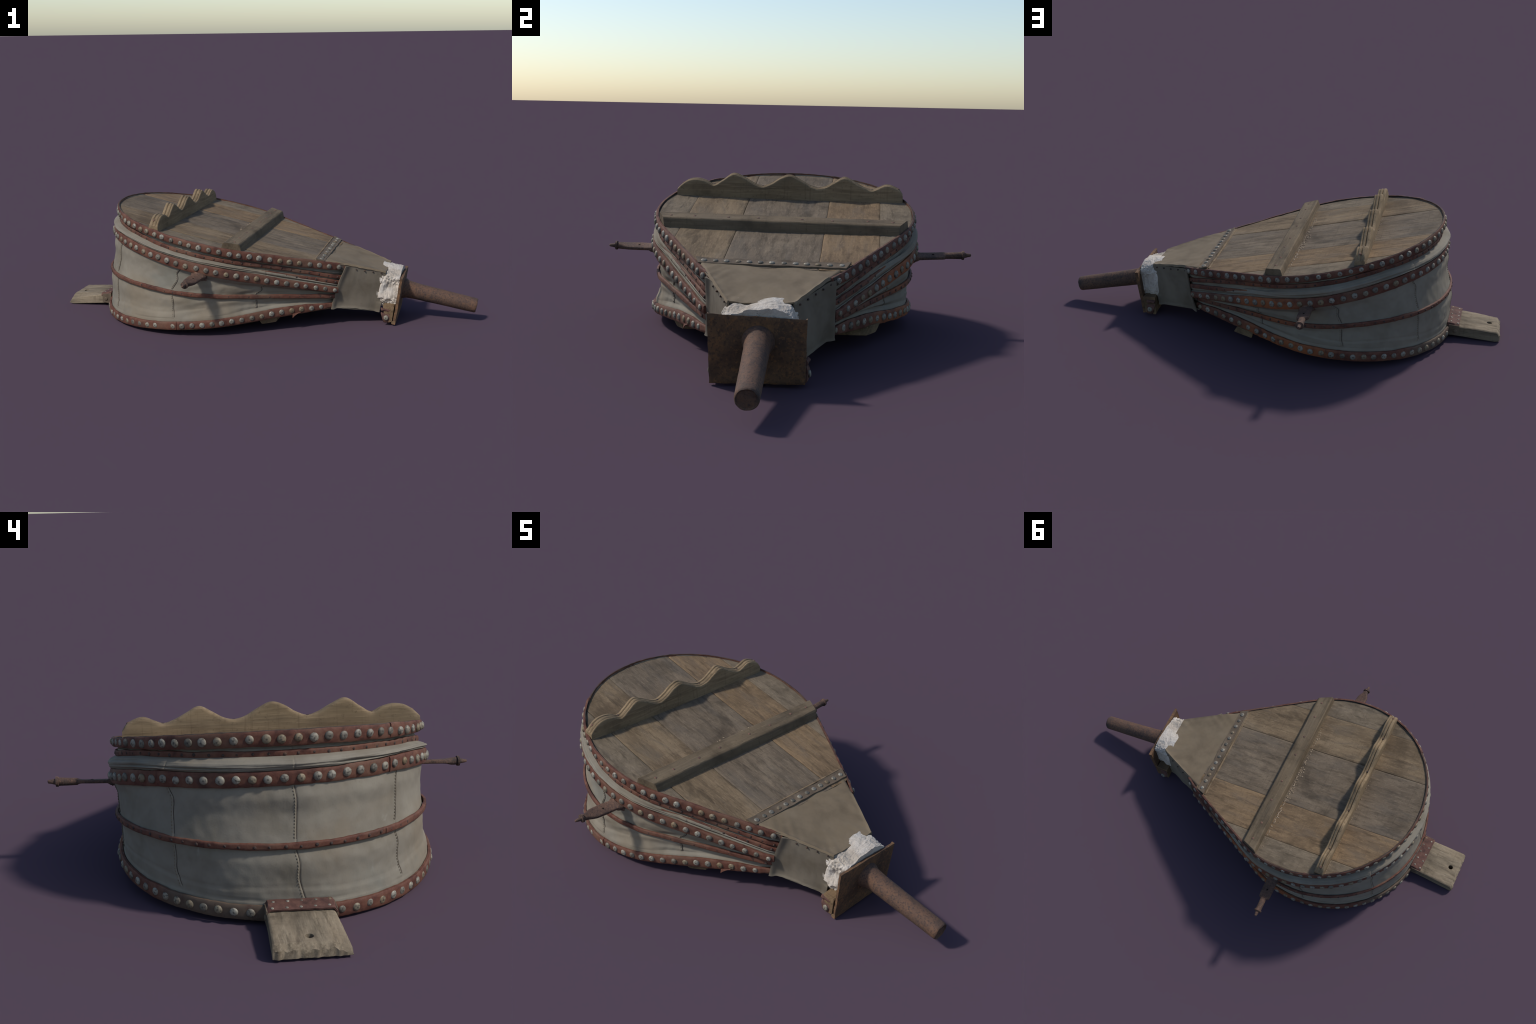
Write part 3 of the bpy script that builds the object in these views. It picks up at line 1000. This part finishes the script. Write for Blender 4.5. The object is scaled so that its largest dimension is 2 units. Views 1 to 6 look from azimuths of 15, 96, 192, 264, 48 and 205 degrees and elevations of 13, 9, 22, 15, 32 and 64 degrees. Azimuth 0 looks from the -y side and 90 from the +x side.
# ------------------------------------------------------------ leather hood
def hood():
    # top sheet from the nailed strip down to the plaster
    NI, NJ = 46, 60
    ctrl_x = [.29, .36, .425, .50, .588]
    ctrl_y = [.2505, .2175, .1855, .148, .103]
    ctrl_z = [.3115, .2965, .2830, .264, .242]
    P = np.zeros((NI, NJ, 3))
    for i in range(NI):
        w = i / (NI - 1)
        x = .285 + .303 * w
        hw = float(np.interp(x, ctrl_x, ctrl_y))
        zc = float(np.interp(x, ctrl_x, ctrl_z))
        for j in range(NJ):
            u = 2 * j / (NJ - 1) - 1
            y = -.006 + u * hw
            e = 1 - abs(u)
            edge_lip = .004 * math.exp(-(e * hw / .008) ** 2) * smooth01(.36, .44, x)
            roll = -.010 * max(0, 1 - e * hw / .006) ** 2
            dent = .005 * fbm(x * 7, y * 7, 1.5, 3) - .006 * (1 - u * u) * smooth01(.3, .5, x)
            wr = .0025 * nz((abs(y) - .6 * (x - .3)) * 40, x * 5, y * 2) * smooth01(.2, .9, abs(u))
            P[i, j] = (x, y + .0018 * nz(x * 60, u) * (abs(u) > .97), zc + .0025 - .008 * u * .5 * 0 + edge_lip + roll + dent * .8 + wr - .004 * u * (1 - w))
    v, f = sheet(P, .005)
    make("hood_top", v, f, HOOD, angle=60)
    # side cheeks
    for s in (-1, 1):
        A_t = Vector((.411 if s < 0 else .386, s * .1945 + (0 if s < 0 else .005), .281))
        A_b = Vector((.347, s * .203 - (0 if s < 0 else .006), .078))
        B_t = Vector((.590, s * .102 - .005, .241))
        B_b = Vector((.560, s * .110 - .004, .050))
        N, M = 40, 40
        Q = np.zeros((N, M, 3))
        out = Vector((.5, s * .87, 0))
        for i in range(N):
            u = i / (N - 1)
            for j in range(M):
                w = j / (M - 1)
                p = A_b.lerp(B_b, u).lerp(A_t.lerp(B_t, u), w)
                puff = .002 * math.sin(math.pi * u) * math.sin(math.pi * w)
                puff += .004 * nz(u * 2.5, w * 2.5, s * 4) + .0008 * nz(u * 14 + w * 3, w * 2, s)
                # rolled hem at the flap edge
                puff += .012 * math.exp(-(u / .09) ** 2) + .003 * math.exp(-(w / .03) ** 2)
                if u > .9 and w < .25:
                    puff += .006 * (u - .9) / .1
                p = p + out * (puff - .001)
                p.z -= .010 * math.sin(math.pi * u) * (1 - w) * -1 + .004 * nz(u * 9, 3, s) * (1 - w)
                p.x += (.012 * math.sin(math.pi * w) - .004) * (1 - u) * (-1 if s < 0 else 1) * .6
                Q[i, j] = p
        if s > 0:
            Q = Q[:, ::-1]
        v, f = sheet(Q, .006)
        make("hood_cheek", v, f, HOOD_SIDE, angle=60)
        for k in range(5):
            u = .08 + .2 * k + .02 * nz(k, s)
            p = A_t.lerp(B_t, u) + out * .0015
            v, f = dome(.0034, .0022, .0003, k, 3, 9)
            Mx = frame((p.x, p.y, p.z - .009), (.5, s * .87, .3))
            make("tack", [Mx @ Vector(a) for a in v], f, TACK)
    # underside
    B = [[(.34 + .215 * u, (-1 + 2 * w) * (.2 - .088 * u) - .004, .083 - .03 * u) for w in np.linspace(0, 1, 8)] for u in np.linspace(0, 1, 10)]
    v, f = sheet(np.array(B)[:, ::-1], .006)
    make("hood_bottom", v, f, HOOD_SIDE, angle=60)
hood()

# nailed strip across the board
def strip():
    NI, NJ = 80, 10
    P = np.zeros((NI, NJ, 3))
    A0, A1 = Vector((.292, -.256, 0)), Vector((.328, -.243, 0))
    B0, B1 = Vector((.283, .251, 0)), Vector((.322, .236, 0))
    for i in range(NI):
        u = i / (NI - 1)
        for j in range(NJ):
            w = j / (NJ - 1)
            p = A0.lerp(B0, u).lerp(A1.lerp(B1, u), w)
            h = -.001 + .0016 * nz(u * 13, w * 2) + .0035 * math.exp(-(w / .12) ** 2) * (.6 + nz(u * 8, 3))
            h += .004 * (math.exp(-(u / .03) ** 2) + math.exp(-((1 - u) / .03) ** 2)) * (1 - w)
            p.x += .0022 * nz(u * 12, 7.0)
            P[i, j] = (p.x, p.y, plane(p.x, p.y) + h)
    v, f = sheet(P[::-1], .006)
    o = make("nailed_strip", v, f, OLD_STRAP, angle=50)
    for k in range(13):
        u = .045 + .91 * k / 12
        p = A0.lerp(B0, u).lerp(A1.lerp(B1, u), .52)
        st = stud((p.x, p.y + RNG.uniform(-.002, .002), plane(p.x, p.y) - .0008), up_n, RNG, .76, .8)
    # pale rebate line behind the strip
    v, f = slab_box([((.286, -.255, plane(.286, -.255) - .003), (.279, -.255, plane(.279, -.255) - .005)), ((.277, .25, plane(.277, .25) - .003), (.270, .25, plane(.27, .25) - .005))],
                    [((.29, -.255, plane(.29, -.255) - .014), (.277, -.255, plane(.277, -.255) - .014)), ((.281, .25, plane(.281, .25) - .014), (.268, .25, plane(.268, .25) - .014))], seed=6, bev=.001)
    make("lath", v, f, W_TAN, angle=40)
strip()

# --------------------------------------------------------- plaster and block
def plaster():
    NU, NV = 220, 80
    V = np.zeros((NV, NU, 3))
    # section in y-z, swept from the hood to the plate
    for i in range(NV):
        w = i / (NV - 1)
        x = .560 + .092 * w
        for j in range(NU):
            a = 2 * math.pi * j / NU
            cy, cz = -.005, .157 - .006 * w
            hy, hz = .106 - .003 * w + .004 * smooth01(.6, .3, w), .085 - .005 * w
            c, s = math.cos(a), math.sin(a)
            e = .36
            y = cy + hy * math.copysign(abs(c) ** e, c)
            z = cz + hz * math.copysign(abs(s) ** e, s)
            top = smooth01(.2, .8, s)
            # top surface: high lump past the middle, notch and small crest on the near side
            z += top * (.012 * math.exp(-((y - .03) / .05) ** 2) * (1 - .5 * w) - .012 * smooth01(-.03, -.075, y) * w
                        + .007 * math.exp(-((y + .086) / .02) ** 2) * (1 - w) - .004 * math.exp(-((y + .052) / .016) ** 2) * (1 - w))
            near = smooth01(.3, .9, -c)
            xx = x - .020 * near * math.exp(-((z - .145) / .05) ** 2) * (1 - w)
            r = fbm(x * 22, y * 22, z * 22 + 4, 5)
            rid = 1 - abs(fbm(x * 19 + 7, y * 19, z * 19, 4)) * 2
            rid2 = 1 - abs(nz(x * 34 + 2 * r, y * 34, z * 34)) * 2.5
            d = .006 * r + .004 * rid * (.4 + near) + .003 * nz(x * 120, y * 120, z * 120) - .0035 * max(0, rid2) ** 3
            d *= .6 + .7 * near + .3 * smooth01(.3, .7, c)
            n = Vector((0, c, s))
            xx = min(xx + .004 * nz(y * 60, z * 60, 2) * (1 - w), .626 + (z + n.z * d - .01) * .135)
            V[i, j] = (xx, y + n.y * d, z + n.z * d)
    rings = [list(map(tuple, r)) for r in V]
    v, f = loft(rings)
    make("plaster_packing", v, [tuple(reversed(q)) for q in f], PLASTER, angle=60)
plaster()

def block():
    # cross beam under the plaster; ends wrapped in red hide
    v, f = slab_box([((.634, -.150, .090), (.582, -.150, .094)), ((.634, .134, .094), (.574, .134, .096))],
                    [((.624, -.150, .016), (.594, -.150, .014)), ((.622, .134, .014), (.572, .134, .008))], 50, seed=14, rough=.002)
    b = make("cross_block", v, f, W_BLOCK, angle=40)
    for s, y in ((-1, -.150), (1, .134)):
        for (z0, z1, lean) in ((.062, .080, .002), (.010, .058, 0.0)):
            P = np.zeros((14, 10, 3))
            for i in range(14):
                u = i / 13
                for j in range(10):
                    w = j / 9
                    x = .576 + .040 * u - .003 * w + (0.012 * (1 - w) * (1 - u) if z0 < .03 else 0)
                    bul = .010 * math.sin(math.pi * w) ** .6 * (1 - .5 * u)
                    P[i, j] = (x + .001 * nz(u * 5, w * 5, z0), y + s * ((-.004 if s < 0 else .001) + bul + .002 * nz(u * 4, w * 4, 2 + z0 * 40)), z0 + (z1 - z0) * w + .003 * nz(u * 6, 1, z0 * 9))
            if s > 0:
                P = P[:, ::-1]
            v, f = sheet(P, .006)
            make("hide_wrap", v, f, RED_HIDE, b, angle=60)
        stud((.598, y + s * (.0055 if s < 0 else .0105), .036), (0, s, .1), RNG, .9, .7)
    # splinter of wood under the plate corner
    v, f = slab_box([((.640, -.149, .020), (.622, -.149, .018)), ((.640, -.125, .018), (.624, -.125, .016))],
                    [((.638, -.149, .004), (.622, -.149, .006)), ((.638, -.125, .004), (.624, -.125, .006))], 10, seed=3, bev=.002)
    make("splinter", v, f, W_BLOCK, b, angle=40)
block()

# ----------------------------------------------------------- plate and pipe
def plate():
    NI, NJ = 50, 36
    P = np.zeros((NI, NJ, 3))
    C = {(0, 0): (.642, -.150, .004), (0, 1): (.672, -.1535, .221), (1, 0): (.637, .134, .011), (1, 1): (.666, .1385, .213)}
    for i in range(NI):
        u = i / (NI - 1)
        for j in range(NJ):
            w = j / (NJ - 1)
            p = Vector(C[0, 0]).lerp(Vector(C[1, 0]), u).lerp(Vector(C[0, 1]).lerp(Vector(C[1, 1]), u), w)
            e = min(u, 1 - u) * .28
            e2 = min(w, 1 - w) * .21
            d = .0012 * nz(u * 5, w * 5, 2) + .0006 * nz(u * 40, w * 30, 5) - .0025 * math.exp(-min(e, e2) / .0025)
            P[i, j] = (p.x + d, p.y + .0015 * nz(w * 8, u * 2) * (e < .002), p.z + .0018 * nz(u * 9, 4 + w) * (e2 < .002))
    v, f = sheet(P, .013)
    return make("iron_plate", v, f, PLATE_IRON, angle=50)
pl = plate()

def pipe():
    a = Vector((.650, -.0035, .143)); b = Vector((.9965, .0085, .0735))
    ax = (b - a).normalized()
    e1 = ax.cross(Vector((0, 0, 1))).normalized(); e2 = e1.cross(ax)
    prof = [(0, .050), (.016, .048), (.022, .0445), (.034, .041), (.06, .039)]
    L = (b - a).length
    for i in range(1, 30):
        t = .06 + (L - .066) * i / 29
        prof.append((t, .039 - .005 * (t / L)))
    prof += [(L - .003, .033), (L, .0305), (L - .001, .028), (L - .004, .026), (L - .005, .013)]
    rings = []
    for (t, r) in prof:
        ring = []
        for k in range(48):
            th = 2 * math.pi * k / 48
            rr = r + .0006 * nz(math.cos(th) * 2, math.sin(th) * 2, t * 22) + .0005 * nz(math.cos(th) * 9, math.sin(th) * 9, t * 90)
            tt = t + (.0022 * nz(math.cos(th) * 2, math.sin(th) * 2, 3) if t > L - .01 else 0)
            ring.append(a + ax * tt + e1 * math.cos(th) * rr + e2 * math.sin(th) * rr)
        rings.append(ring)
    v, f = loft(rings)
    return make("pipe", v, [tuple(reversed(q)) for q in f], IRON, angle=50)
pipe()

# ------------------------------------------------------------------- handles
def handle(s, secs, x0, x1, z0, z1, y0, y1):
    rings = []
    ux, uz = Vector((1, 0, -.235)).normalized(), Vector((.235, 0, 1)).normalized()
    n = 32
    for (t, hw, ht, e) in secs:
        c = Vector((x0 + (x1 - x0) * t, y0 + (y1 - y0) * t, z0 + (z1 - z0) * t))
        ring = []
        for k in range(n):
            th = 2 * math.pi * k / n
            cc, ss = math.cos(th), math.sin(th)
            a = math.copysign(abs(cc) ** e, cc) * hw
            b = math.copysign(abs(ss) ** e, ss) * ht
            p = c + ux * a + uz * b
            d = .0014 * nz(p.x * 60, p.y * 60, p.z * 60 + s * 5)
            ring.append(p + (ux * cc + uz * ss) * d)
        rings.append(ring)
    v, f = loft(rings)
    if s > 0:
        f = [tuple(reversed(q)) for q in f]
    o = make("handle", v, f, HANDLE_IRON, angle=50)
    c = Vector((x0 + (x1 - x0) * .33, y0 + (y1 - y0) * .33, z0 + (z1 - z0) * .33))
    v, f = dome(.0042, .0008, 0, 1, 3, 12)
    M = frame(c + uz * .0066, uz)
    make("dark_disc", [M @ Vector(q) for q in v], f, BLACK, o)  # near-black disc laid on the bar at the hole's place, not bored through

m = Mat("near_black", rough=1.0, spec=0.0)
m.base(m.noise(), [(0, lin(34, 28, 26)), (1, lin(40, 34, 30))])
BLACK = m.done()

sec_n = [(-.12, .034, .012, .5), (0, .034, .013, .5), (.05, .031, .012, .45), (.10, .026, .007, .4), (.3, .027, .0065, .4), (.55, .026, .007, .4), (.63, .023, .009, .55), (.71, .015, .012, .8), (.81, .012, .0125, 1), (.815, .0165, .0165, 1), (.855, .0165, .0165, 1), (.865, .009, .009, 1), (.94, .0062, .0062, 1), (.99, .005, .005, 1), (1, .002, .002, 1)]
handle(-1, sec_n, -.186, -.199, .277, .276, -.505, -.6845)
sec_p = [(-.12, .034, .012, .5), (0, .032, .013, .5), (.05, .028, .012, .45), (.09, .027, .0065, .4), (.3, .0275, .006, .4), (.48, .0265, .006, .4), (.53, .025, .008, .5), (.555, .0145, .0115, .9), (.7, .0135, .013, 1), (.83, .0135, .0135, 1), (.84, .0175, .0165, 1), (.875, .017, .0165, 1), (.885, .0095, .0095, 1), (.95, .007, .007, 1), (.99, .0055, .0055, 1), (1, .002, .002, 1)]
handle(1, sec_p, -.208, -.215, .272, .283, .476, .6835)

# patch of torn rusty hide round the handle roots
for s, (x, y, z) in ((-1, (-.186, -.512, .280)), (1, (-.208, .484, .274))):
    P = np.zeros((16, 10, 3))
    for i in range(16):
        u = i / 15 - .5
        for j in range(10):
            w = j / 9 - .5
            P[i, j] = (x + .070 * u, y + s * (-.001 + .006 * (1 - 4 * u * u) * (1 - 4 * w * w) - .10 * u * u * .6) + .0015 * nz(u * 9, w * 9, s), z - .235 * .07 * u + .032 * w + .002 * nz(u * 12, w, s))
    if s > 0:
        P = P[:, ::-1]
    v, f = sheet(P, .006)
    make("handle_washer", v, f, HANDLE_IRON, angle=60)

bpy.data.objects.remove(PROTO)
bpy.context.view_layer.update()
